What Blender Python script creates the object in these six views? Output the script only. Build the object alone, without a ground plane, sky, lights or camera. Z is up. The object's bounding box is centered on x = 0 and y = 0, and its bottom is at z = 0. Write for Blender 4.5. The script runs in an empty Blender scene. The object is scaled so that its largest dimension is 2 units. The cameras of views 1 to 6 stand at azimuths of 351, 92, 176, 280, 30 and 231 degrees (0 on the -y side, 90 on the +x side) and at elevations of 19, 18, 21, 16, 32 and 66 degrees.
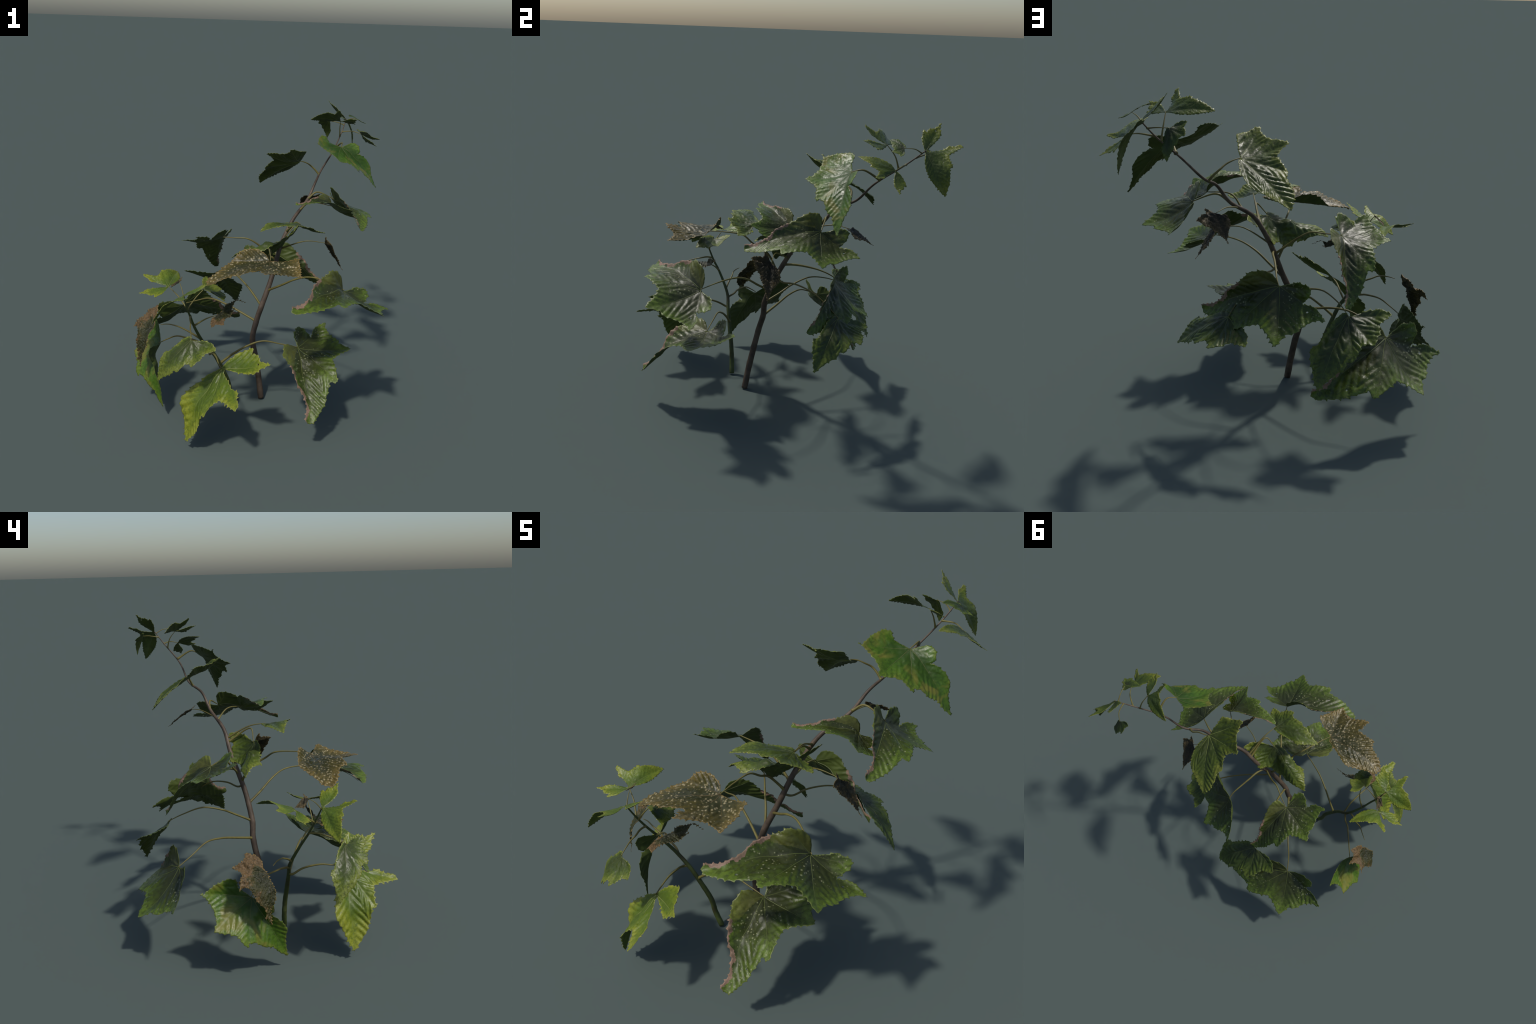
# A climbing begonia-like plant: two leaning stems, long-stalked lobed leaves and
# a few withered ones.  Every blade is a lobed template (outline + serration +
# vein relief) that is bent through a handful of 3D landmarks (base, lobe tips).
import bpy, bmesh, math, random
import numpy as np
from mathutils import Matrix, Vector, geometry

random.seed(7)
rng = np.random.default_rng(7)

# ---------------------------------------------------------------- helpers ----
def catmull(points, n=8):
    p = np.asarray(points, float)
    q = np.vstack([2 * p[0] - p[1], p, 2 * p[-1] - p[-2]])
    t = np.linspace(0, 1, n, endpoint=False)[:, None]
    out = []
    for i in range(len(p) - 1):
        a, b, c, d = q[i:i + 4]
        out.append(.5 * (2 * b + (c - a) * t + (2 * a - 5 * b + 4 * c - d) * t ** 2
                         + (3 * b - a - 3 * c + d) * t ** 3))
    return np.vstack(out + [p[-1:]])


def tube(path, radii, sides, wobble=0.0, cap_scale=0.6):
    """Closed tube mesh along a path; returns verts, faces."""
    path = np.asarray(path, float)
    tang = np.gradient(path, axis=0)
    tang /= np.linalg.norm(tang, axis=1, keepdims=True) + 1e-12
    ref = np.array([0, 0, 1.0]) if abs(tang[0][2]) < .8 else np.array([1.0, 0, 0])
    u = np.cross(tang[0], ref)
    u /= np.linalg.norm(u)
    verts, faces = [], []
    ang = np.linspace(0, 2 * np.pi, sides, endpoint=False)
    lump = rng.normal(0, 1, (len(path), sides))
    for _ in range(2):
        lump = (lump + np.roll(lump, 1, 0) + np.roll(lump, -1, 0)) / 3
    for i, (p, t) in enumerate(zip(path, tang)):
        u = u - t * (u @ t)
        u /= np.linalg.norm(u)
        v = np.cross(t, u)
        r = radii[i] * (1 + wobble * lump[i])
        verts += list(p + (np.cos(ang) * r)[:, None] * u + (np.sin(ang) * r)[:, None] * v)
    n = len(path)
    for i in range(n - 1):
        for j in range(sides):
            k = (j + 1) % sides
            faces.append((i * sides + j, i * sides + k, (i + 1) * sides + k, (i + 1) * sides + j))
    verts.append(path[0] - tang[0] * radii[0] * .1)
    verts.append(path[-1] + tang[-1] * radii[-1] * cap_scale)
    a, b = len(verts) - 2, len(verts) - 1
    for j in range(sides):
        k = (j + 1) % sides
        faces.append((a, k, j))
        faces.append((b, (n - 1) * sides + j, (n - 1) * sides + k))
    return np.array(verts), faces


def new_object(name, verts, faces, mats, parent, matrix=None, mat_index=None, smooth=True):
    me = bpy.data.meshes.new(name)
    m = matrix if matrix is not None else Matrix.Identity(4)
    inv = np.array(m.inverted())
    v = np.asarray(verts) @ inv[:3, :3].T + inv[:3, 3]
    me.from_pydata([tuple(x) for x in v], [], [tuple(int(i) for i in f) for f in faces])
    for mm in mats:
        me.materials.append(mm)
    if mat_index is not None:
        me.polygons.foreach_set('material_index', np.asarray(mat_index, np.int32))
    me.polygons.foreach_set('use_smooth', np.full(len(me.polygons), smooth))
    me.update()
    ob = bpy.data.objects.new(name, me)
    bpy.context.scene.collection.objects.link(ob)
    ob.parent = parent
    if parent is not None:
        ob.matrix_parent_inverse = WORLD[parent.name].inverted()
    ob.matrix_basis = m
    WORLD[ob.name] = m.copy()
    return ob


WORLD = {}


def kernel(r):
    return np.where(r > 0, r * r * np.log(np.maximum(r, 1e-12)), 0)


def thin_plate(x, y, lam=2e-4):
    """Smooth bending map from template points x (2D) to landmarks y (3D)."""
    n = len(x)
    d = np.linalg.norm(x[:, None] - x[None], axis=-1)
    p = np.c_[np.ones(n), x]
    a = np.block([[kernel(d) + lam * np.eye(n), p], [p.T, np.zeros((3, 3))]])
    w = np.linalg.lstsq(a, np.vstack([y, np.zeros((3, 3))]), rcond=None)[0]
    return lambda q: np.c_[kernel(np.linalg.norm(q[:, None] - x[None], axis=-1)),
                           np.ones(len(q)), q] @ w


def dist_to_path(q, path, closed=False):
    p = np.asarray(path, float)
    a = p if closed else p[:-1]
    b = np.roll(p, -1, 0) if closed else p[1:]
    d = b - a
    w = q[:, None] - a[None]
    t = np.clip((w * d).sum(-1) / ((d * d).sum(-1) + 1e-12), 0, 1)
    return np.linalg.norm(w - t[..., None] * d, axis=-1).min(1)


def inside(q, poly):
    x, y = q[:, 0], q[:, 1]
    r = np.zeros(len(q), bool)
    for (x1, y1), (x2, y2) in zip(poly, np.roll(poly, -1, 0)):
        c = ((y1 > y) != (y2 > y)) & (x < (x2 - x1) * (y - y1) / (y2 - y1 + 1e-15) + x1)
        r ^= c
    return r


# -------------------------------------------------------------- materials ----
def srgb(r, g, b):
    f = lambda c: c / 12.92 if c <= .04045 else ((c + .055) / 1.055) ** 2.4
    return (f(r / 255), f(g / 255), f(b / 255), 1)


class Nodes:
    def __init__(self, name):
        self.mat = bpy.data.materials.new(name)
        self.mat.use_nodes = True
        self.t = self.mat.node_tree
        self.bsdf = self.t.nodes['Principled BSDF']
        self.co = self.t.nodes.new('ShaderNodeTexCoord').outputs['Object']

    def link(self, a, b):
        self.t.links.new(a, b)

    def noise(self, scale, detail=3, rough=.55, dist=0.0, coord=None):
        n = self.t.nodes.new('ShaderNodeTexNoise')
        n.inputs['Scale'].default_value = scale
        n.inputs['Detail'].default_value = detail
        n.inputs['Roughness'].default_value = rough
        n.inputs['Distortion'].default_value = dist
        self.link(coord or self.co, n.inputs['Vector'])
        return n.outputs['Fac']

    def voronoi(self, scale, feature='F1', rand=1.0):
        n = self.t.nodes.new('ShaderNodeTexVoronoi')
        n.feature = feature
        n.inputs['Scale'].default_value = scale
        n.inputs['Randomness'].default_value = rand
        self.link(self.co, n.inputs['Vector'])
        return n.outputs['Distance']

    def offset(self):
        """Object coordinates shifted per object, so that no two leaves match."""
        i = self.t.nodes.new('ShaderNodeObjectInfo').outputs['Random']
        m = self.math('MULTIPLY', i, 37.0)
        a = self.t.nodes.new('ShaderNodeVectorMath')
        a.operation = 'ADD'
        self.link(self.co, a.inputs[0])
        self.link(m, a.inputs[1])
        self.co = a.outputs[0]

    def math(self, op, a, b=None, clamp=False):
        n = self.t.nodes.new('ShaderNodeMath')
        n.operation = op
        n.use_clamp = clamp
        for k, v in enumerate((a, b)):
            if v is None:
                continue
            if isinstance(v, (int, float)):
                n.inputs[k].default_value = v
            else:
                self.link(v, n.inputs[k])
        return n.outputs[0]

    def ramp(self, fac, *stops):
        n = self.t.nodes.new('ShaderNodeValToRGB')
        e = n.color_ramp.elements
        while len(e) < len(stops):
            e.new(.5)
        for el, (p, c) in zip(e, stops):
            el.position = p
            el.color = c if isinstance(c, tuple) else (c, c, c, 1)
        self.link(fac, n.inputs['Fac'])
        return n.outputs['Color']

    def mix(self, fac, a, b, blend='MIX'):
        n = self.t.nodes.new('ShaderNodeMix')
        n.data_type = 'RGBA'
        n.blend_type = blend
        for s, v in ((n.inputs[0], fac), (n.inputs[6], a), (n.inputs[7], b)):
            if isinstance(v, (tuple, float, int)):
                s.default_value = v
            else:
                self.link(v, s)
        return n.outputs[2]

    def bump(self, height, strength, distance):
        n = self.t.nodes.new('ShaderNodeBump')
        n.inputs['Strength'].default_value = strength
        n.inputs['Distance'].default_value = distance
        self.link(height, n.inputs['Height'])
        self.link(n.outputs['Normal'], self.bsdf.inputs['Normal'])

    def finish(self, colour, rough=.5, spec=.4):
        if isinstance(colour, tuple):
            self.bsdf.inputs['Base Color'].default_value = colour
        else:
            self.link(colour, self.bsdf.inputs['Base Color'])
        if isinstance(rough, float):
            self.bsdf.inputs['Roughness'].default_value = rough
        else:
            self.link(rough, self.bsdf.inputs['Roughness'])
        self.bsdf.inputs['Specular IOR Level'].default_value = spec
        return self.mat


def reach(kind, stops=31):
    """How far the template's margin lies from the leaf base, by direction."""
    o = np.asarray(SHAPES[kind]['outline'], float)
    out = []
    for a in np.linspace(-math.pi, math.pi, stops):
        d = np.array([math.cos(a), math.sin(a)])
        best = .03
        for p, q in zip(o, np.roll(o, -1, 0)):
            e = q - p
            det = d[0] * -e[1] + d[1] * e[0]
            if abs(det) < 1e-9:
                continue
            t = (p[0] * -e[1] + p[1] * e[0]) / det
            u = (d[0] * p[1] - d[1] * p[0]) / det
            if t > 0 and -.001 <= u <= 1.001:
                best = max(best, t)
        out.append(min(best, 1.2))
    return out


def blade_material(name, kind, stops, veil, spots=None, spot_amount=.0, patch=None, rough=.42, grain=1.0, mottle=1.0,
                   spot_scale=27.0, spot_even=False):
    """stops: colours from the leaf base out to the margin; veil: darker speckle."""
    n = Nodes(name)
    sep = n.t.nodes.new('ShaderNodeSeparateXYZ')
    n.link(n.co, sep.inputs[0])
    x, y, z = sep.outputs
    n.offset()
    ang = n.math('ADD', n.math('DIVIDE', n.math('ARCTAN2', y, x), 2 * math.pi), .5)
    prof = reach(kind)
    rad = n.ramp(ang, *[(i / 30, r / 1.2) for i, r in enumerate(prof)])
    ln = n.math('SQRT', n.math('ADD', n.math('MULTIPLY', x, x), n.math('ADD', n.math('MULTIPLY', y, y), n.math('MULTIPLY', z, z))))
    ratio = n.math('DIVIDE', ln, n.math('MULTIPLY', rad, 1.2))
    big = n.noise(3.2 * mottle, 4, .62)
    fine = n.noise(26, 4, .65, .5)
    wob = n.math('MULTIPLY', n.math('SUBTRACT', big, .5), .9 * mottle)
    wob = n.math('ADD', wob, n.math('MULTIPLY', n.math('SUBTRACT', fine, .5), .35 * mottle))
    f = n.math('ADD', ratio, wob, True)
    col = n.ramp(f, *stops)
    col = n.mix(n.ramp(fine, (.36, .55), (.55, .0)), col, veil)
    if patch is not None:
        p = n.noise(4.2, 2, .5, .8)
        p = n.math('MULTIPLY', n.ramp(p, (.50, .0), (.64, .8)), n.ramp(ratio, (.35, .0), (.7, 1.0)))
        col = n.mix(p, col, patch)
    if spots is not None:
        v = n.voronoi(spot_scale)
        where = n.noise(3.4, 3)
        size = n.math('MULTIPLY', n.ramp(where, (.36, .8 if spot_even else .15), (.62, 1.0)), spot_amount)
        g = n.math('SUBTRACT', size, v)
        g = n.math('MULTIPLY', g, 5.0, True)
        col = n.mix(n.math('MULTIPLY', g, .7), col, spots)
    # puckered skin: small cells between the finest veins
    cell = n.voronoi(30, 'SMOOTH_F1')
    hgt = n.math('ADD', n.math('MULTIPLY', cell, -.7), n.math('MULTIPLY', fine, .8))
    n.bump(hgt, .16 * grain, .012 * grain)
    r = n.ramp(n.noise(9, 3), (.3, rough - .1), (.7, rough + .12))
    return n.finish(col, r, .33)


def plain_material(name, a, b, scale=6.0, rough=.6, spec=.3, bump=.2, detail=4):
    n = Nodes(name)
    n.offset()
    f = n.noise(scale, detail, .6)
    n.bump(f, bump, .01)
    return n.finish(n.ramp(f, (.3, a), (.7, b)), rough, spec)


# ------------------------------------------------ control points: stems, templates ----
SHAPES = {}
MAIN_STEM = [(-0.037, -0.158, 0.005), (-0.055, -0.134, 0.156), (-0.077, -0.104, 0.305), (-0.098, -0.075, 0.436), (-0.068, -0.045, 0.56), (-0.035, -0.037, 0.666), (0.029, 0.012, 0.826), (0.074, 0.067, 0.958), (0.127, 0.13, 1.093), (0.208, 0.187, 1.233), (0.331, 0.305, 1.345), (0.4, 0.378, 1.457), (0.465, 0.488, 1.524), (0.565, 0.573, 1.646), (0.661, 0.708, 1.769), (0.718, 0.802, 1.862)]
SIDE_STEM = [(-0.237, -0.27, 0.008), (-0.271, -0.275, 0.108), (-0.288, -0.283, 0.21), (-0.336, -0.303, 0.334), (-0.393, -0.322, 0.451), (-0.467, -0.339, 0.55), (-0.525, -0.401, 0.682), (-0.554, -0.457, 0.78), (-0.58, -0.496, 0.861), (-0.603, -0.544, 0.969)]
SHAPES['A'] = dict(
    landmarks={'B': (0, 0), 'K': (0.577, 0.359), 'L': (1, 0), 'R': (0.423, -0.142), 'R2': (0.204, -0.229), 'R3': (0.0, -0.17), 'S': (-0.354, 0.096), 'T2': (0.115, 0.634), 'T3': (-0.413, 0.468)},
    outline=[(0, 0), (-0.01, -0.092), (0.007, -0.174), (0.072, -0.224), (0.212, -0.23), (0.323, -0.183), (0.422, -0.149), (0.563, -0.114), (0.694, -0.037), (0.808, -0.011), (0.982, -0.048), (1.008, 0.009), (0.989, 0.062), (0.902, 0.123), (0.8, 0.196), (0.654, 0.246), (0.568, 0.272), (0.577, 0.359), (0.452, 0.366), (0.26, 0.369), (0.188, 0.483), (0.149, 0.593), (0.115, 0.634), (0.007, 0.535), (-0.072, 0.539), (-0.199, 0.468), (-0.321, 0.441), (-0.413, 0.468), (-0.377, 0.369), (-0.325, 0.287), (-0.194, 0.23), (-0.264, 0.194), (-0.336, 0.147), (-0.351, 0.057), (-0.289, 0.018), (-0.239, -0.02), (-0.149, -0.01), (-0.022, 0.002)])
SHAPES['G'] = dict(
    landmarks={'B': (0, 0), 'K': (0.507, 0.375), 'L': (1, 0), 'S': (-0.379, 0.122), 'T2': (0.103, 0.635), 'T3': (-0.402, 0.539), 'R': (0.266, -0.162)},
    outline=[(0.005, -0.001), (0.049, -0.084), (0.095, -0.18), (0.164, -0.208), (0.257, -0.18), (0.319, -0.121), (0.301, -0.074), (0.365, -0.118), (0.451, -0.155), (0.527, -0.182), (0.638, -0.182), (0.755, -0.089), (0.865, -0.046), (1, 0), (0.875, 0.067), (0.738, 0.107), (0.659, 0.196), (0.519, 0.264), (0.468, 0.327), (0.507, 0.375), (0.411, 0.402), (0.299, 0.417), (0.226, 0.484), (0.18, 0.552), (0.103, 0.635), (0.04, 0.556), (-0.084, 0.507), (-0.188, 0.5), (-0.3, 0.508), (-0.402, 0.539), (-0.355, 0.499), (-0.374, 0.432), (-0.397, 0.302), (-0.379, 0.122), (-0.306, 0.044), (-0.204, 0.077), (-0.06, 0.02), (-0.009, 0.007)])
SHAPES['C'] = dict(
    landmarks={'B': (0, -0), 'K': (0.531, 0.34), 'R': (0.572, -0.131), 'X1': (-0.474, 0.583), 'X2': (0.212, 0.71), 'X3': (1, -0)},
    outline=[(-0.021, -0.015), (-0.14, 0.007), (-0.297, 0.048), (-0.476, 0.177), (-0.398, 0.226), (-0.453, 0.305), (-0.411, 0.411), (-0.474, 0.583), (-0.349, 0.493), (-0.241, 0.463), (-0.165, 0.36), (-0.087, 0.193), (-0.017, 0.038), (0.023, 0.063), (0.05, 0.176), (0.089, 0.332), (0.06, 0.472), (0.126, 0.564), (0.136, 0.66), (0.212, 0.71), (0.235, 0.586), (0.253, 0.452), (0.275, 0.368), (0.399, 0.336), (0.531, 0.34), (0.55, 0.271), (0.689, 0.216), (0.799, 0.163), (0.879, 0.098), (1, -0), (0.889, -0.055), (0.711, -0.115), (0.538, -0.158), (0.35, -0.155), (0.18, -0.11), (0.06, -0.04)])
SHAPES['F'] = dict(
    landmarks={'B': (0, -0), 'K': (0.551, 0.302), 'L': (1, -0), 'R': (0.561, -0.209), 'S': (-0.314, 0.456), 'T': (0.214, 0.485)},
    outline=[(0.009, 0.008), (-0.06, 0.053), (-0.129, 0.105), (-0.219, 0.162), (-0.258, 0.23), (-0.306, 0.278), (-0.317, 0.375), (-0.314, 0.456), (-0.184, 0.429), (-0.096, 0.399), (-0.014, 0.439), (0.007, 0.464), (0.102, 0.478), (0.214, 0.485), (0.237, 0.389), (0.305, 0.321), (0.379, 0.314), (0.507, 0.286), (0.559, 0.206), (0.638, 0.201), (0.725, 0.138), (0.813, 0.085), (0.897, 0.043), (1, 0), (0.904, -0.068), (0.771, -0.132), (0.7, -0.17), (0.561, -0.209), (0.469, -0.155), (0.352, -0.149), (0.193, -0.131), (0.111, -0.124), (0.048, -0.093), (-0.006, -0.082), (-0.033, -0.03)])
SHAPES['H'] = dict(
    landmarks={'B': (0, -0), 'K': (0.537, 0.342), 'L': (1, -0), 'S': (-0.334, 0.193), 'R': (0.45, -0.325), 'T2': (0.212, 0.638), 'T3': (-0.321, 0.58)},
    outline=[(0.007, 0.005), (-0.114, 0.061), (-0.222, 0.139), (-0.334, 0.193), (-0.35, 0.294), (-0.331, 0.382), (-0.338, 0.482), (-0.321, 0.58), (-0.251, 0.538), (-0.185, 0.523), (-0.089, 0.516), (0.002, 0.543), (0.091, 0.588), (0.212, 0.638), (0.216, 0.518), (0.272, 0.384), (0.392, 0.358), (0.537, 0.342), (0.609, 0.26), (0.729, 0.236), (0.891, 0.16), (1, 0), (0.864, -0.078), (0.656, -0.223), (0.522, -0.317), (0.375, -0.327), (0.215, -0.261), (0.119, -0.177), (0.039, -0.091), (-0.005, -0.02)])
SHAPES['D'] = dict(
    landmarks={'B': (0, -0), 'K': (-0.074, 0.61), 'L': (1, -0), 'R': (0.464, -0.287), 'R2': (0.266, -0.315), 'R3': (0.093, -0.246), 'R4': (0.0, -0.11), 'S': (-0.303, 0.201), 'T2': (0.42, 0.524)},
    outline=[(0.004, -0.001), (-0.139, 0.097), (-0.303, 0.201), (-0.24, 0.335), (-0.175, 0.448), (-0.133, 0.503), (-0.074, 0.61), (0.009, 0.529), (0.087, 0.473), (0.155, 0.474), (0.32, 0.516), (0.42, 0.524), (0.376, 0.417), (0.385, 0.311), (0.509, 0.289), (0.634, 0.297), (0.658, 0.205), (0.755, 0.149), (0.883, 0.102), (1, -0), (0.927, -0.129), (0.785, -0.17), (0.671, -0.226), (0.486, -0.298), (0.363, -0.318), (0.266, -0.318), (0.18, -0.292), (0.093, -0.248), (0.04, -0.18), (0.0, -0.11)])
SHAPES['E'] = dict(
    landmarks={'B': (0, -0), 'U': (-0.224, 0.222), 'T': (0.005, 0.527), 'L': (1, 0)},
    outline=[(0, 0), (-0.027, 0.041), (-0.083, 0.068), (-0.154, 0.129), (-0.197, 0.172), (-0.224, 0.222), (-0.136, 0.209), (-0.069, 0.239), (-0.086, 0.325), (-0.055, 0.381), (-0.048, 0.447), (0.005, 0.527), (0.055, 0.47), (0.121, 0.434), (0.249, 0.38), (0.38, 0.243), (0.496, 0.224), (0.583, 0.162), (0.703, 0.111), (0.837, 0.034), (1, -0), (0.853, -0.002), (0.779, -0.061), (0.665, -0.114), (0.56, -0.185), (0.473, -0.238), (0.361, -0.259), (0.299, -0.252), (0.171, -0.227), (0.099, -0.107), (0.036, -0.027)])
SHAPES['W'] = dict(base=(0.2, -0.05),
    landmarks={'a': (0.001, 0.488), 'b': (-0.177, 0.242), 'b2': (0, -0), 'c': (0.404, 0.487), 'd': (1, -0), 'e': (0.596, -0.106)},
    outline=[(0.213, -0.056), (0.145, -0.024), (0.099, 0.007), (-0, -0), (-0.064, 0.049), (-0.122, 0.09), (-0.13, 0.143), (-0.178, 0.19), (-0.177, 0.242), (-0.101, 0.254), (-0.061, 0.304), (-0.026, 0.393), (0.001, 0.488), (0.036, 0.435), (0.097, 0.382), (0.166, 0.371), (0.202, 0.398), (0.227, 0.439), (0.25, 0.405), (0.264, 0.467), (0.301, 0.445), (0.404, 0.486), (0.361, 0.429), (0.355, 0.368), (0.399, 0.3), (0.468, 0.271), (0.528, 0.238), (0.582, 0.247), (0.647, 0.185), (0.712, 0.123), (0.797, 0.089), (0.907, 0.107), (0.891, 0.056), (1, 0), (0.859, -0.001), (0.74, -0.007), (0.692, -0.057), (0.596, -0.106), (0.479, -0.106), (0.381, -0.079), (0.275, -0.048)])
SHAPES['V'] = dict(
    landmarks={'B': (0.315, -0.205), 'L': (1, -0), 'a': (0, -0), 'c': (0.113, 0.25), 'e': (0.759, -0.074), 'f': (0.557, -0.181)},
    outline=[(0.88, -0.152), (1, -0), (0.863, -0.144), (0.758, -0.126), (0.667, -0.072), (0.759, -0.074), (0.572, 0.005), (0.448, 0.059), (0.317, 0.097), (0.197, 0.169), (0.114, 0.25), (0.085, 0.165), (0.063, 0.085), (-0, 0), (0.093, -0.124), (0.204, -0.198), (0.307, -0.197), (0.352, -0.197), (0.426, -0.17), (0.498, -0.165), (0.558, -0.181), (0.641, -0.197), (0.795, -0.179)])

# ------------------------------------------------------------ leaf blades ----
VEIN_TIPS = {'A': ('L', 'K', 'T2', 'T3', 'S', 'R2'), 'G': ('L', 'K', 'T2', 'T3', 'S', 'R'),
             'H': ('L', 'K', 'T2', 'T3', 'S', 'R'), 'F': ('L', 'K', 'T', 'S', 'R'),
             'C': ('X1', 'X2', 'K', 'X3'), 'D': ('L', 'T2', 'K', 'S', 'R'),
             'E': ('L', 'T', 'U'), 'W': ('d', 'a', 'c', 'b'), 'V': ('L', 'a', 'c')}
TEETH = {'A': (.068, .017), 'G': (.07, .016), 'H': (.07, .018), 'F': (.075, .02), 'C': (.075, .02),
         'D': (.06, .02), 'E': (.05, .02), 'W': (.045, .018), 'V': (.05, .016)}
RELIEF = {'A': (.016, .0075), 'G': (.014, .007), 'H': (.022, .012), 'F': (.02, .012), 'C': (.018, .010),
          'D': (.016, .011), 'E': (.03, .018), 'W': (.02, .018), 'V': (.03, .018)}
ARCH = {'A': {'L': .065, 'K': .02, 'T2': -.05, 'T3': -.05, 'S': -.03}, 'G': {'L': .065, 'K': .0, 'T2': -.055, 'T3': -.055, 'S': -.03},
        'H': {'L': .05, 'T2': -.05, 'T3': -.05}, 'F': {'L': .065, 'T': -.05, 'S': -.05}, 'C': {'X3': .065, 'K': -.02, 'X1': -.04, 'X2': -.05},
        'D': {'L': .06, 'T2': -.05, 'K': -.05, 'S': -.03}, 'E': {}, 'W': {}, 'V': {}}
HOLES = {'A': [(-.23, .33, .012), (.72, .15, .008)], 'C': [(-.36, .40, .013)], 'D': [(.36, .335, .03)]}


def serrated(outline, pitch, amp):
    """Walk the template outline and push small forward-leaning teeth outwards."""
    o = np.asarray(outline, float)
    if ((o[:, 0] * np.roll(o[:, 1], -1) - np.roll(o[:, 0], -1) * o[:, 1]).sum()) < 0:
        o = o[::-1]
    pts = []
    for a, b in zip(o, np.roll(o, -1, 0)):
        d = b - a
        l = np.linalg.norm(d)
        nrm = np.array([d[1], -d[0]]) / (l + 1e-9)
        k = max(1, int(round(l / pitch)))
        near = min(np.linalg.norm(a), np.linalg.norm(b))
        s = amp * min(1, near / .2)
        pts.append(a)
        for i in range(k):
            f = (i + .68 + rng.uniform(-.12, .12)) / k
            pts.append(a + d * ((i + .3) / k) - nrm * s * rng.uniform(-.1, .25))
            pts.append(a + d * f + nrm * s * rng.uniform(.25, 1.35))
            pts.append(a + d * min(f + .16 / k, (i + .97) / k) - nrm * s * rng.uniform(.0, .3))
    return np.array(pts)


def triangulate(border, step, holes=()):
    lo, hi = border.min(0), border.max(0)
    gx = np.arange(lo[0], hi[0], step)
    gy = np.arange(lo[1], hi[1], step * .866)
    g = np.array([(x + (.5 * step if j % 2 else 0), y) for j, y in enumerate(gy) for x in gx])
    g = g + rng.uniform(-.12, .12, g.shape) * step
    g = g[inside(g, border)]
    g = g[dist_to_path(g, border, True) > step * .45]
    pts = [border]
    edges = [(i, (i + 1) % len(border)) for i in range(len(border))]
    n = len(border)
    for hx, hy, hr in holes:
        g = g[np.linalg.norm(g - (hx, hy), axis=1) > hr * 1.35]
        ring = np.array([(hx + hr * math.cos(a) * (1 + .2 * math.sin(3 * a)), hy + hr * .8 * math.sin(a))
                         for a in np.linspace(0, 2 * np.pi, 9)[:-1]])
        edges += [(n + i, n + (i + 1) % 8) for i in range(8)]
        pts.append(ring)
        n += 8
    pts.append(g)
    q = np.vstack(pts)
    res = geometry.delaunay_2d_cdt([Vector(p) for p in q], edges, [], 0, 1e-5)
    v = np.array([tuple(p) for p in res[0]])
    f = np.array([tuple(t) for t in res[2]])
    c = v[f].mean(1)
    keep = inside(c, border)
    for hx, hy, hr in holes:
        keep &= np.linalg.norm((c - (hx, hy)) / (1, .8), axis=1) > hr
    f = f[keep]
    e1, e2 = v[f[:, 1]] - v[f[:, 0]], v[f[:, 2]] - v[f[:, 0]]
    flip = (e1[:, 0] * e2[:, 1] - e1[:, 1] * e2[:, 0]) < 0
    f[flip] = f[flip][:, ::-1]
    return v, f


def relief(q, base, tips, main, pleat, wrinkle, seed):
    """Quilted blade: furrows along the veins, pleats towards the margin."""
    best = np.full(len(q), 9.0)
    along = np.zeros(len(q))
    which = np.zeros(len(q))
    for no, tip in enumerate(tips):
        d = tip - base
        l = np.linalg.norm(d)
        d = d / l
        w = q - base
        a = w @ d
        b = np.abs(w[:, 0] * d[1] - w[:, 1] * d[0])
        dd = np.where(a < 0, np.linalg.norm(w, axis=1), b) + .04 * np.maximum(a - l, 0)
        m = dd < best
        best[m] = dd[m]
        along[m] = a[m]
        which[m] = no + .5 * (w[m, 0] * d[1] - w[m, 1] * d[0] > 0)
    h = main * (.35 - np.exp(-(best / .05) ** 1.3))
    g = np.random.default_rng(seed + 1)
    drift = .25 * np.sin(along * 13 + g.uniform(0, 6)) + .3 * np.sin(best * 21 + along * 5 + g.uniform(0, 6))
    ph = np.pi * (along - 1.25 * best) / .1 + drift + which * 1.9
    h += pleat * np.clip(best / .08, 0, 1.2) * 1.7 * (np.abs(np.sin(ph)) ** .8 - .6)
    r = np.random.default_rng(seed)
    for k in range(9):
        f = r.normal(0, 9 + 6 * k, 2)
        h += wrinkle / (1 + .5 * k) * np.sin(q @ f + r.uniform(0, 6.28))
    return h


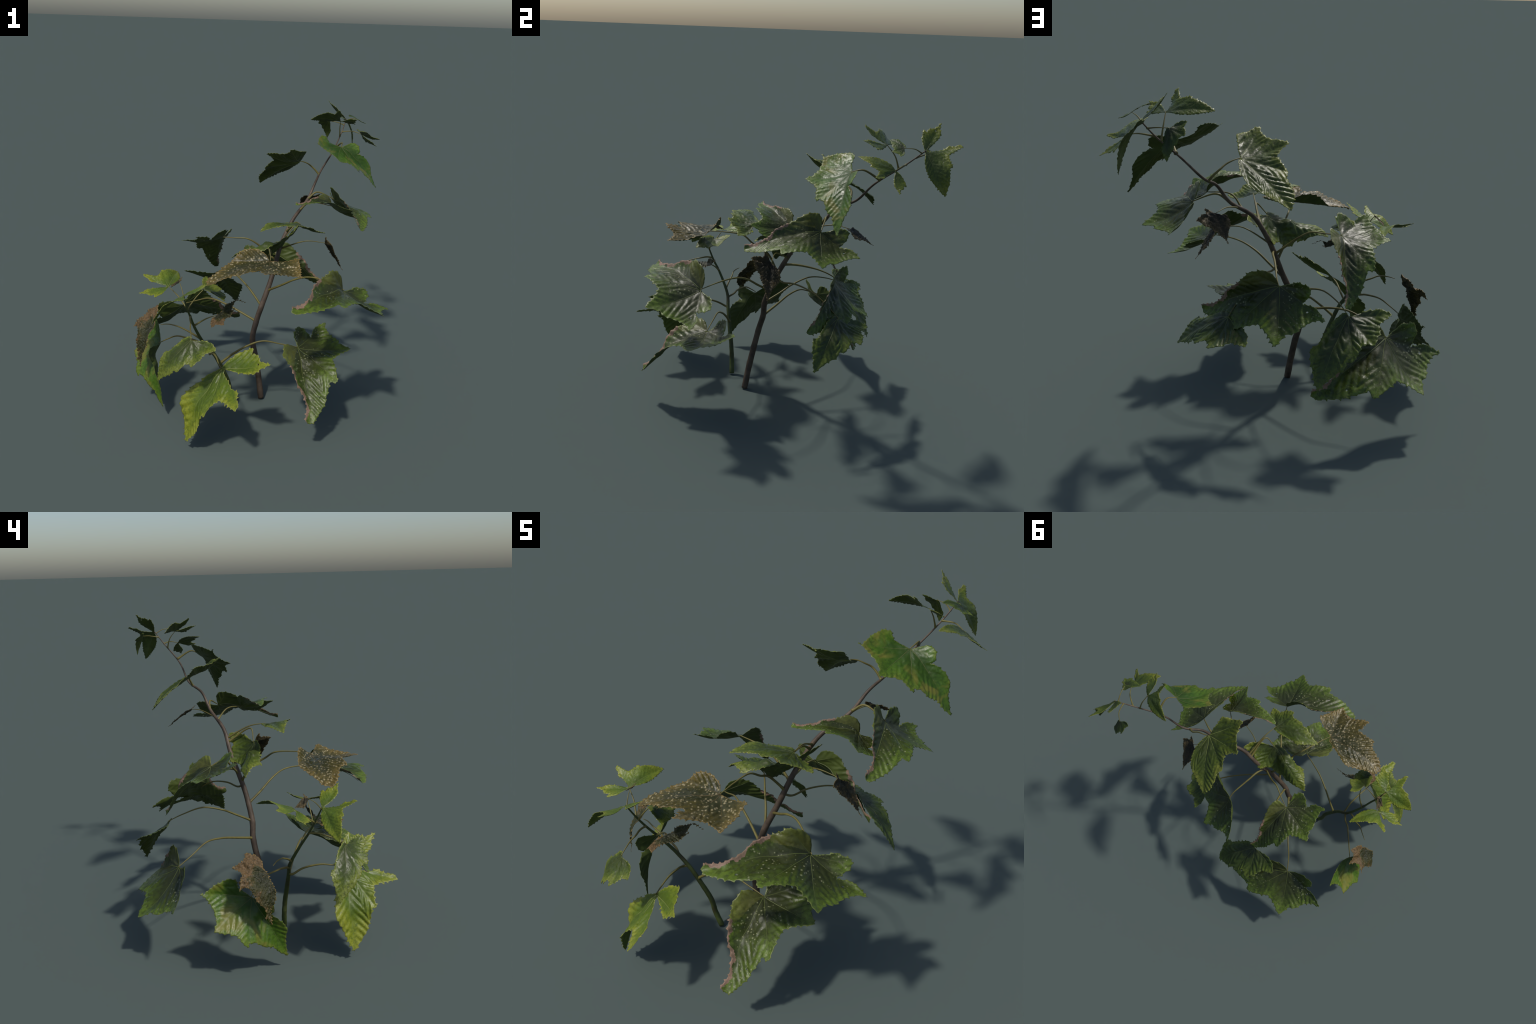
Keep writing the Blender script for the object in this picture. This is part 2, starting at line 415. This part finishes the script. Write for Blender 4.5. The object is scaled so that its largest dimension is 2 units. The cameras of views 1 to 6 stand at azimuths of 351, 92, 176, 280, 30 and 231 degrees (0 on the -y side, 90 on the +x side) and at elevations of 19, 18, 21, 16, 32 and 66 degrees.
def add_leaf(key, kind, marks, stalk=None, look=None, withered=False, extra=None, arch=None):
    shape = SHAPES[kind]
    lm = dict(shape['landmarks'])
    if extra:
        for k, (uv, p) in extra.items():
            lm[k] = uv
            marks = dict(marks, **{k: p})
    keys = [k for k in marks if k in lm]
    x = np.array([lm[k] for k in keys], float)
    y = np.array([marks[k] for k in keys], float)
    # rigid frame of the blade: origin at its base, x along the long lobe
    c0, c1 = x.mean(0), y.mean(0)
    m = (np.c_[x - c0, np.zeros(len(x))]).T @ (y - c1)
    size = np.linalg.norm(y - c1) / np.linalg.norm(x - c0)
    u, _, vt = np.linalg.svd(m)
    rot = (u @ np.diag([1, 1, np.sign(np.linalg.det(u @ vt))]) @ vt).T
    up = rot[:, 2]
    side = 1.0 if (up[2] > 0) else -1.0
    if 'B' in marks:
        # the main veins run from the base to the lobe tips, arched up along the
        # long lobe and hanging a little along the others, which creases the blade
        b2, b3 = np.array(lm['B'], float), np.array(marks['B'], float)
        ax, ay = [], []
        for k in VEIN_TIPS[kind]:
            if k in marks and k in lm:
                t2, t3 = np.array(lm[k], float), np.array(marks[k], float)
                l = np.linalg.norm(t2 - b2)
                for fr in ((.33, .66) if l > .45 else (.5,)):
                    lift = (arch or {}).get(k, ARCH[kind].get(k, 0)) * 4 * fr * (1 - fr) * size
                    ax.append(b2 + (t2 - b2) * fr)
                    ay.append(b3 + (t3 - b3) * fr + up * side * lift)
        x, y = np.vstack([x] + ax), np.vstack([y] + ay)
    bend = thin_plate(x, y)
    base2 = np.array(lm.get('B', shape.get('base', (0, 0))), float)
    origin = bend(base2[None])[0]
    mat4 = Matrix.Translation(Vector(origin)) @ Matrix([list(r) for r in rot]).to_4x4() @ Matrix.Scale(size, 4)

    pitch, amp = TEETH[kind]
    border = serrated(shape['outline'], pitch, amp)
    step = max(.0145, min(.032, .0075 / size))
    v, f = triangulate(border, step, HOLES.get(kind, ()) if size > .15 else ())
    tips = [np.array(lm[t], float) for t in VEIN_TIPS[kind] if t in shape['landmarks']]
    mh, ph = RELIEF[kind]
    seed = abs(hash_name(key))
    h = relief(v, base2, tips, mh, ph, .012 if withered else .0025, seed)
    edge = dist_to_path(v, border, True)
    if kind == 'A':
        curl = dist_to_path(v, ROLL)
        h = h + (.03 + .01 * np.sin(v[:, 0] * 27)) * np.clip(1 - curl / .075, 0, 1) ** 1.5
    e = 1e-3
    p = bend(v)
    du = (bend(v + (e, 0)) - p) / e
    dv = (bend(v + (0, e)) - p) / e
    nrm = np.cross(du, dv)
    nrm /= np.linalg.norm(nrm, axis=1, keepdims=True) + 1e-12
    nrm *= side
    top = p + nrm * (h * size)[:, None]
    low = top - nrm * .0012
    if side < 0:
        f = f[:, ::-1]
    c = v[f].mean(1)
    slot = np.zeros(len(f), int)
    ce = dist_to_path(c, border, True)
    slot[ce < .007] = 1
    if kind == 'A':
        slot[inside(c, np.array(LOBE))] = 4
        slot[dist_to_path(c, ROLL) < .03 + .012 * np.sin(c[:, 0] * 31) + .006 * np.sin(c[:, 0] * 83)] = 3
    nv = len(v)
    count = {}
    for t in f:
        for a, b in ((t[0], t[1]), (t[1], t[2]), (t[2], t[0])):
            count[(a, b)] = count.get((a, b), 0) + 1
    rim = [(a, b) for (a, b) in count if (b, a) not in count]
    faces = [tuple(t) for t in f] + [tuple(t[::-1] + nv) for t in f] + [(b, a, a + nv, b + nv) for a, b in rim]
    slots = list(slot) + list(np.where(slot == 3, 3, 2)) + [1] * len(rim)
    mats = LOOKS[look or kind]
    ob = new_object('withered_leaf' if withered else 'leaf', np.vstack([top, low]), faces, mats[:4] + mats[5:], PLANT, mat4, slots)

    # raised main veins, one joined mesh per blade
    vv, vf = [], []
    for tip in tips:
        t = np.linspace(0.0, .93, 18)[:, None]
        line = base2 + (tip - base2) * t
        ok = inside(line, border)
        ok[0] = True
        cut = np.argmin(ok) if not ok.all() else len(ok)
        if cut < 5:
            continue
        line = line[:cut]
        hh = relief(line, base2, tips, mh, ph, .012 if withered else .0025, seed)
        pp = bend(line)
        n2 = np.cross(bend(line + (e, 0)) - pp, bend(line + (0, e)) - pp)
        n2 /= np.linalg.norm(n2, axis=1, keepdims=True) + 1e-12
        pp = pp + n2 * side * (hh * size)[:, None] - n2 * side * .0004
        rad = size * np.linspace(.0068, .0018, cut) * np.linalg.norm(tip - base2) ** .4
        a, b = tube(pp, rad, 6)
        b = [tuple(i + sum(len(q) for q in vv) for i in face) for face in b]
        vv.append(a)
        vf += b
    if vv and kind not in 'V':
        vo = new_object('vein', np.vstack(vv), vf, [mats[4]], ob, mat4)
        vo['kind'] = 'stuff'
    if stalk is not None:
        path = catmull(stalk, 10)
        l = np.linspace(0, 1, len(path))
        w = .0022 + .0125 * min(size, .5)
        rad = w * (1 - l) ** .8 * .72 + w * .3
        rad[:3] *= np.array([1.5, 1.25, 1.1])
        a, b = tube(path, rad, 10, .04)
        new_object('leaf_stalk', a, b, [STALK], ob, Matrix.Translation(Vector(stalk[0])))
    return ob


def hash_name(s):
    h = 7
    for ch in s:
        h = (h * 31 + ord(ch)) % 100003
    return h


# ------------------------------------------------------------------ looks ----
ROLL = [(.40, -.16), (.563, -.118), (.694, -.04), (.808, -.014), (.99, -.05)]
LOBE = [(0, -.01), (.2, -.075), (.44, -.12), (.46, -.3), (.1, -.3), (-.06, -.2), (-.06, -.03)]
UNDER = plain_material('leaf_underside', srgb(50, 60, 22), srgb(68, 80, 30), 5, .55, .3)
UNDER_PALE = plain_material('pale_leaf_underside', srgb(66, 78, 30), srgb(86, 98, 38), 5, .6, .25)
MARGIN = plain_material('leaf_margin', srgb(70, 84, 28), srgb(98, 106, 50), 20, .5, .4)
MARGIN_PALE = plain_material('pale_leaf_margin', srgb(100, 112, 36), srgb(132, 130, 66), 20, .5, .4)
MARGIN_BROWN = plain_material('dry_leaf_margin', srgb(96, 82, 40), srgb(126, 104, 62), 20, .6, .3)
ROLLED = plain_material('rolled_dry_edge', srgb(98, 82, 64), srgb(132, 106, 90), 14, .6, .3)
VEIN_GREEN = plain_material('leaf_vein', srgb(66, 74, 34), srgb(84, 92, 48), 12, .5, .35)
VEIN_PALE = plain_material('pale_leaf_vein', srgb(92, 104, 46), srgb(112, 120, 62), 12, .5, .35)
VEIN_BROWN = plain_material('dry_leaf_vein', srgb(62, 54, 30), srgb(84, 72, 42), 12, .6, .3)

def shades(*rgb):
    at = (.12, .5, .8, 1.0)
    return [(p, srgb(c[0] * .93, c[1] * .95, c[2] * .9)) for p, c in zip(at, rgb)]


spotted = blade_material('spotted_green_blade', 'A', shades((46, 50, 24), (50, 57, 20), (66, 80, 23), (86, 104, 33)),
                         srgb(34, 39, 15), srgb(134, 136, 102), .34)
olive_lobe = blade_material('olive_lobe_blade', 'A', shades((66, 68, 30), (76, 78, 34), (84, 88, 38), (96, 102, 44)),
                            srgb(58, 60, 24), srgb(26, 28, 12), .13)
bright = blade_material('bright_green_blade', 'G', shades((44, 66, 14), (54, 82, 17), (72, 99, 22), (92, 110, 32)),
                        srgb(40, 62, 13), patch=srgb(104, 102, 40))
olive = blade_material('olive_green_blade', 'F', shades((52, 60, 22), (58, 70, 22), (76, 90, 26), (104, 112, 40)),
                       srgb(40, 48, 15))
grooved = blade_material('grooved_green_blade', 'H', shades((56, 64, 24), (56, 68, 20), (74, 86, 24), (108, 112, 42)),
                         srgb(36, 46, 14))
deep = blade_material('deep_green_blade', 'F', shades((40, 46, 18), (46, 58, 17), (62, 76, 22), (86, 98, 30)),
                      srgb(32, 40, 13))
yellow = blade_material('yellow_green_blade', 'C', shades((68, 82, 24), (80, 98, 24), (102, 114, 28), (128, 132, 40)),
                        srgb(60, 76, 18), srgb(146, 150, 84), .17)
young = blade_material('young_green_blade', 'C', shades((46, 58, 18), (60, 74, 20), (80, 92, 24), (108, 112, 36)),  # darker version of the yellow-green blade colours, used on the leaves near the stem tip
                       srgb(44, 54, 14), srgb(128, 132, 76), .15)
browned = blade_material('browning_spotted_blade', 'D', shades((50, 51, 24), (54, 53, 21), (78, 69, 27), (102, 85, 40)),
                         srgb(42, 41, 17), srgb(150, 138, 104), .42, spot_scale=24.0, spot_even=True)
dead = blade_material('withered_brown_blade', 'E', shades((30, 27, 14), (46, 41, 20), (70, 58, 32), (92, 76, 44)),
                      srgb(26, 23, 12), srgb(128, 116, 96), .2, rough=.52, grain=2.0, mottle=1.5)
dead_pink = blade_material('withered_mottled_blade', 'W', shades((38, 40, 17), (48, 50, 22), (66, 62, 30), (104, 80, 52)),
                           srgb(30, 31, 14), srgb(112, 94, 64), .3, rough=.5, grain=2.4, mottle=1.5)
LOOKS = {'A': [spotted, MARGIN, UNDER, ROLLED, VEIN_GREEN, olive_lobe], 'G': [bright, MARGIN, UNDER, MARGIN, VEIN_GREEN],
         'H': [grooved, MARGIN_PALE, UNDER, MARGIN, VEIN_PALE], 'F': [olive, MARGIN_PALE, UNDER, MARGIN, VEIN_GREEN],
         'Fdark': [deep, MARGIN, UNDER, MARGIN, VEIN_GREEN],
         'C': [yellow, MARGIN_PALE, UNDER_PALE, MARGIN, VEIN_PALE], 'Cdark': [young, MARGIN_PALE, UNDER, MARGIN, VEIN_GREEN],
         'D': [browned, MARGIN_BROWN, UNDER, MARGIN, VEIN_BROWN], 'E': [dead, MARGIN_BROWN, dead, MARGIN, VEIN_BROWN],
         'Epink': [dead_pink, MARGIN_BROWN, dead, MARGIN, VEIN_BROWN]}
STALK = plain_material('leaf_stalk_skin', srgb(82, 74, 36), srgb(110, 104, 54), 9, .5, .35, .1)


def stem_material(name, base, alt, dark):
    n = Nodes(name)
    f = n.noise(14, 5, .65)
    big = n.noise(4, 2)
    col = n.ramp(f, (.3, dark), (.5, base), (.75, alt))
    col = n.mix(n.ramp(big, (.45, .0), (.7, .5)), col, dark)
    n.bump(f, .5, .006)
    return n.finish(col, .55, .35)


BARK = stem_material('brown_bark', srgb(78, 66, 54), srgb(102, 88, 74), srgb(52, 42, 34))
GREEN_STEM = stem_material('green_stem_skin', srgb(62, 74, 34), srgb(78, 88, 44), srgb(58, 52, 32))

# ------------------------------------------------------------------ plant ----
PLANT = bpy.data.objects.new('trailing_plant', None)
bpy.context.scene.collection.objects.link(PLANT)
WORLD[PLANT.name] = Matrix.Identity(4)
PLANT['label'] = 'leaning trailing plant with large lobed green leaves'
PLANT['category'] = 'plant'


def add_stem(points, taper, material, sides):
    path = catmull(points, 10)
    s = np.r_[0, np.cumsum(np.linalg.norm(np.diff(path, axis=0), axis=1))]
    s /= s[-1]
    rad = np.interp(s, (0, .3, .5, .7, .85, 1), taper)
    rad *= 1 + .05 * np.sin(s * 61) ** 8
    a, b = tube(path, rad, sides, .025)
    return new_object('stem', a, b, [material], PLANT)


add_stem(MAIN_STEM, (.0215, .019, .0145, .009, .0055, .0032), BARK, 18)
add_stem(SIDE_STEM, (.0172, .0145, .0115, .0085, .0062, .004), GREEN_STEM, 16)

# ----------------------------------------------------------------- leaves ----
# kind of template, 3D landmarks of base and lobe tips, then the stalk's path
add_leaf('m1', 'A', {'B': (-0.565, 0.337, 0.54), 'L': (-0.115, 0.59, 0.315), 'K': (-0.453, 0.647, 0.325), 'T2': (-0.757, 0.554, 0.29), 'T3': (-0.914, 0.289, 0.409), 'S': (-0.761, 0.25, 0.571), 'R2': (-0.409, 0.424, 0.616)},
         stalk=[(-0.071, -0.046, 0.554), (-0.182, 0.043, 0.595), (-0.285, 0.119, 0.63), (-0.382, 0.197, 0.638), (-0.484, 0.265, 0.592), (-0.565, 0.337, 0.542)])
add_leaf('m4', 'A', {'B': (0.446, -0.408, 0.919), 'L': (0.035, -0.762, 0.93), 'K': (0.348, -0.773, 0.956), 'T2': (0.629, -0.705, 0.866), 'T3': (0.757, -0.429, 0.788), 'S': (0.631, -0.324, 0.872), 'R': (0.246, -0.496, 1.019), 'R2': (0.343, -0.45, 1.072)},
         stalk=[(0.008, -0.008, 0.771), (0.092, -0.081, 0.837), (0.176, -0.145, 0.902), (0.264, -0.212, 0.94), (0.358, -0.305, 0.941), (0.446, -0.408, 0.92)])
add_leaf('m5', 'A', {'B': (0.069, 0.418, 0.905), 'L': (0.495, 0.252, 0.699), 'K': (0.338, 0.496, 0.683), 'R2': (0.228, 0.406, 0.982), 'T2': (0.101, 0.657, 0.663), 'T3': (-0.162, 0.618, 0.785), 'S': (-0.093, 0.517, 0.922), 'R': (0.299, 0.371, 0.902)},
         stalk=[(0.084, 0.079, 0.984), (0.09, 0.147, 0.989), (0.084, 0.223, 0.979), (0.081, 0.301, 0.962), (0.08, 0.371, 0.936), (0.071, 0.419, 0.906)])
add_leaf('m6', 'A', {'B': (-0.301, 0.17, 1.113), 'L': (-0.302, 0.471, 0.789), 'K': (-0.464, 0.372, 0.971), 'T2': (-0.583, 0.192, 1.091), 'T3': (-0.492, -0.028, 1.183), 'S': (-0.315, 0.032, 1.203), 'R': (-0.262, 0.35, 1.028), 'R2': (-0.23, 0.269, 1.132)},
         stalk=[(0.074, 0.07, 0.961), (0.012, 0.094, 1.018), (-0.052, 0.114, 1.073), (-0.127, 0.124, 1.113), (-0.212, 0.148, 1.113), (-0.301, 0.17, 1.113)])
add_leaf('m10', 'A', {'B': (0.469, 0.105, 1.348), 'L': (0.168, -0.074, 1.409), 'K': (0.37, -0.094, 1.428), 'T2': (0.552, -0.109, 1.372), 'T3': (0.619, 0.001, 1.294), 'R': (0.338, 0.055, 1.424), 'R2': (0.402, 0.105, 1.439)},
         stalk=[(0.265, 0.241, 1.287), (0.33, 0.182, 1.358), (0.469, 0.105, 1.348)])
add_leaf('m11', 'A', {'B': (0.536, 0.294, 1.346), 'L': (0.61, -0.135, 1.244), 'K': (0.752, 0.074, 1.273), 'T2': (0.805, 0.309, 1.221), 'T3': (0.651, 0.517, 1.238), 'S': (0.55, 0.453, 1.346), 'R': (0.541, 0.088, 1.371), 'R2': (0.504, 0.215, 1.444)},
         stalk=[(0.337, 0.311, 1.353), (0.41, 0.322, 1.397), (0.536, 0.294, 1.346)])
add_leaf('s3', 'A', {'B': (0.158, -0.404, 0.518), 'L': (0.158, -0.839, 0.209), 'K': (0.357, -0.717, 0.423), 'T2': (0.499, -0.476, 0.535), 'T3': (0.392, -0.198, 0.602), 'S': (0.193, -0.277, 0.608), 'R3': (0.078, -0.429, 0.557), 'R': (0.071, -0.628, 0.475)},
         stalk=[(-0.353, -0.307, 0.369), (-0.268, -0.321, 0.443), (-0.175, -0.341, 0.509), (-0.073, -0.362, 0.552), (0.04, -0.383, 0.538), (0.158, -0.404, 0.518)])
add_leaf('m13', 'G', {'B': (0.593, 0.437, 1.71), 'R': (0.73, 0.434, 1.694), 'L': (0.863, 0.364, 1.417), 'K': (0.69, 0.251, 1.56), 'T2': (0.524, 0.188, 1.651), 'T3': (0.37, 0.28, 1.766), 'S': (0.444, 0.437, 1.793)},
         stalk=[(0.585, 0.597, 1.671), (0.613, 0.503, 1.726), (0.593, 0.437, 1.71)])
add_leaf('s4', 'G', {'B': (-0.753, -0.147, 0.456), 'L': (-0.738, -0.353, 0.08), 'K': (-0.906, -0.148, 0.214), 'T2': (-0.932, 0.041, 0.319), 'T3': (-0.848, 0.136, 0.512), 'S': (-0.771, -0.018, 0.574), 'R': (-0.824, -0.283, 0.424)},
         stalk=[(-0.451, -0.333, 0.523), (-0.501, -0.293, 0.534), (-0.555, -0.269, 0.544), (-0.633, -0.216, 0.541), (-0.696, -0.178, 0.503), (-0.754, -0.144, 0.459)])
add_leaf('m2', 'F', {'B': (-0.313, 0.464, 0.74), 'L': (-0.127, 0.69, 0.406), 'S': (-0.552, 0.478, 0.761), 'T': (-0.431, 0.647, 0.655), 'R': (-0.096, 0.567, 0.598)},
         stalk=[(-0.037, -0.034, 0.665), (-0.085, 0.065, 0.722), (-0.133, 0.145, 0.769), (-0.2, 0.26, 0.804), (-0.272, 0.375, 0.779), (-0.313, 0.464, 0.742)], look='Fdark')
add_leaf('m2b', 'F', {'B': (0.346, 0.442, 0.737), 'L': (0.645, 0.303, 0.506), 'T': (0.458, 0.588, 0.621), 'S': (0.257, 0.64, 0.657), 'R': (0.526, 0.287, 0.665)},
         stalk=[(0.05, 0.036, 0.889), (0.088, 0.081, 0.862), (0.143, 0.164, 0.874), (0.218, 0.27, 0.855), (0.284, 0.361, 0.804), (0.346, 0.443, 0.738)], look='Fdark')
add_leaf('m7', 'F', {'B': (0.115, -0.034, 1.172), 'L': (-0.257, -0.034, 1.031), 'T': (0.076, 0.125, 1.04), 'K': (-0.032, 0.029, 0.98), 'S': (0.234, 0.161, 1.202), 'R': (-0.109, -0.127, 1.078)},
         stalk=[(0.158, 0.152, 1.155), (0.183, 0.003, 1.25), (0.115, -0.034, 1.172)])
add_leaf('m8', 'F', {'B': (0.198, -0.106, 1.283), 'L': (-0.097, -0.267, 1.288), 'S': (0.352, -0.196, 1.247), 'T': (0.21, -0.274, 1.314), 'R': (-0.006, -0.128, 1.306)},
         stalk=[(0.171, 0.161, 1.179), (0.19, 0.013, 1.261), (0.198, -0.106, 1.283)])
add_leaf('m12', 'H', {'B': (0.276, 0.4, 1.608), 'S': (0.297, 0.279, 1.702), 'T3': (0.172, 0.191, 1.734), 'T2': (0.024, 0.34, 1.678), 'K': (0.036, 0.466, 1.555), 'L': (0.028, 0.635, 1.399), 'R': (0.232, 0.585, 1.51)},
         stalk=[(0.441, 0.452, 1.499), (0.414, 0.459, 1.531), (0.382, 0.46, 1.56), (0.351, 0.438, 1.583), (0.313, 0.423, 1.6), (0.276, 0.4, 1.608)])
add_leaf('s2', 'F', {'B': (-0.564, -0.682, 0.733), 'L': (-0.773, -0.66, 0.453), 'S': (-0.426, -0.802, 0.717), 'T': (-0.571, -0.811, 0.619), 'R': (-0.727, -0.601, 0.621)},
         stalk=[(-0.557, -0.463, 0.791), (-0.561, -0.509, 0.793), (-0.559, -0.55, 0.784), (-0.564, -0.59, 0.774), (-0.562, -0.639, 0.758), (-0.564, -0.682, 0.734)])
add_leaf('tc', 'F', {'B': (0.588, 0.851, 1.838), 'L': (0.599, 0.906, 1.7), 'S': (0.512, 0.83, 1.866), 'T': (0.52, 0.888, 1.813), 'R': (0.624, 0.887, 1.761)},
         stalk=[(0.694, 0.761, 1.82), (0.648, 0.82, 1.834), (0.588, 0.851, 1.838)], look='Fdark')
add_leaf('ta', 'F', {'B': (0.771, 0.685, 1.879), 'L': (0.685, 0.616, 1.908), 'S': (0.837, 0.66, 1.849)},
         stalk=[(0.709, 0.787, 1.847), (0.739, 0.743, 1.872), (0.771, 0.685, 1.879)], look='Fdark')
add_leaf('s9', 'F', {'B': (-0.466, -0.445, 0.97), 'S': (-0.443, -0.32, 1.005), 'L': (-0.352, -0.559, 0.93), 'T': (-0.352, -0.4, 0.948), 'R': (-0.467, -0.525, 0.995)},
         stalk=[(-0.577, -0.491, 0.849), (-0.522, -0.468, 0.92), (-0.466, -0.445, 0.97)])
add_leaf('term', 'C', {'B': (0.718, 0.804, 1.86), 'X1': (0.59, 0.892, 1.996), 'X2': (0.702, 0.996, 1.891), 'X3': (0.813, 0.911, 1.645), 'K': (0.784, 0.938, 1.8)},
         stalk=None, look='Cdark')
add_leaf('td', 'C', {'B': (0.624, 0.612, 1.871), 'X3': (0.394, 0.623, 1.88), 'X2': (0.573, 0.493, 1.967), 'K': (0.506, 0.578, 1.941), 'X1': (0.717, 0.478, 1.904)},
         stalk=[(0.644, 0.683, 1.746), (0.633, 0.659, 1.814), (0.624, 0.612, 1.871)], look='Cdark')
add_leaf('tb', 'C', {'B': (0.802, 0.645, 1.768), 'X1': (0.935, 0.661, 1.674), 'X3': (0.726, 0.454, 1.821), 'X2': (0.915, 0.537, 1.75)},
         stalk=[(0.666, 0.716, 1.776), (0.745, 0.689, 1.783), (0.802, 0.645, 1.768)], look='Cdark')
add_leaf('s1', 'C', {'B': (-0.375, -0.663, 0.521), 'X1': (-0.105, -0.855, 0.64), 'X3': (-0.608, -0.74, 0.061), 'X2': (-0.328, -0.998, 0.421), 'K': (-0.506, -0.868, 0.312), 'R': (-0.619, -0.638, 0.288)},
         stalk=[(-0.399, -0.323, 0.461), (-0.423, -0.35, 0.464), (-0.407, -0.417, 0.502), (-0.395, -0.517, 0.525), (-0.387, -0.597, 0.521), (-0.375, -0.663, 0.521)])
add_leaf('P', 'C', {'B': (-0.605, -0.547, 0.967), 'X1': (-0.452, -0.626, 1.076), 'X2': (-0.613, -0.74, 1.02), 'K': (-0.714, -0.671, 0.965), 'X3': (-0.801, -0.655, 0.831)},
         stalk=None)
add_leaf('Q', 'C', {'B': (-0.691, -0.403, 0.975), 'X1': (-0.874, -0.473, 0.962), 'X2': (-0.845, -0.311, 1.028), 'K': (-0.727, -0.263, 1.037), 'X3': (-0.623, -0.166, 0.988)},
         stalk=[(-0.582, -0.499, 0.867), (-0.632, -0.443, 0.923), (-0.691, -0.403, 0.975)])
add_leaf('D', 'D', {'B': (-0.054, -0.432, 1.143), 'L': (-0.465, -0.596, 1.048), 'T2': (-0.134, -0.733, 1.164), 'K': (0.098, -0.675, 1.118), 'S': (0.119, -0.46, 1.166), 'R': (-0.289, -0.388, 1.126), 'R2': (-0.225, -0.366, 1.188), 'R3': (-0.138, -0.37, 1.2), 'R4': (-0.075, -0.394, 1.169)},
         stalk=[(0.058, 0.045, 0.91), (0.002, -0.025, 1.023), (0.003, -0.127, 1.091), (-0.023, -0.2, 1.139), (-0.038, -0.325, 1.149), (-0.052, -0.432, 1.144)])
add_leaf('dead2', 'E', {'B': (0.404, 0.468, 1.335), 'L': (0.338, 0.625, 1.222), 'U': (0.465, 0.449, 1.355), 'T': (0.504, 0.499, 1.306)},
         stalk=[(0.283, 0.258, 1.302), (0.348, 0.376, 1.338), (0.404, 0.468, 1.335)], withered=True)
add_leaf('dead1', 'E', {'B': (0.412, 0.014, 1.107), 'L': (0.544, 0.003, 0.905), 'T': (0.428, -0.108, 1.134), 'U': (0.401, -0.029, 1.167)},
         stalk=[(0.104, 0.105, 1.039), (0.266, 0.034, 1.116), (0.412, 0.014, 1.107)], withered=True)
add_leaf('s5', 'W', {'a': (-0.836, -0.054, 0.677), 'b': (-0.764, -0.116, 0.735), 'c': (-0.929, -0.112, 0.576), 'd': (-0.881, -0.285, 0.356), 'e': (-0.843, -0.305, 0.504), 'b2': (-0.761, -0.215, 0.689)},
         stalk=[(-0.48, -0.351, 0.576), (-0.542, -0.335, 0.614), (-0.594, -0.318, 0.64), (-0.639, -0.312, 0.659), (-0.693, -0.29, 0.664), (-0.741, -0.275, 0.656)], withered=True, look='Epink')
add_leaf('s6', 'V', {'L': (-0.197, -0.41, 0.853), 'a': (-0.435, -0.616, 0.776), 'c': (-0.365, -0.658, 0.817), 'e': (-0.273, -0.439, 0.83), 'B': (-0.406, -0.501, 0.808), 'f': (-0.344, -0.464, 0.852)},
         stalk=[(-0.532, -0.411, 0.701), (-0.461, -0.437, 0.757), (-0.406, -0.501, 0.808)], withered=True, look='Epink')
add_leaf('s10', 'E', {'B': (-0.624, -0.466, 1.025), 'L': (-0.671, -0.386, 0.98), 'U': (-0.605, -0.433, 1.045), 'T': (-0.666, -0.441, 0.994)},
         stalk=[(-0.601, -0.539, 0.958), (-0.613, -0.502, 1.001), (-0.624, -0.466, 1.025)], withered=True)
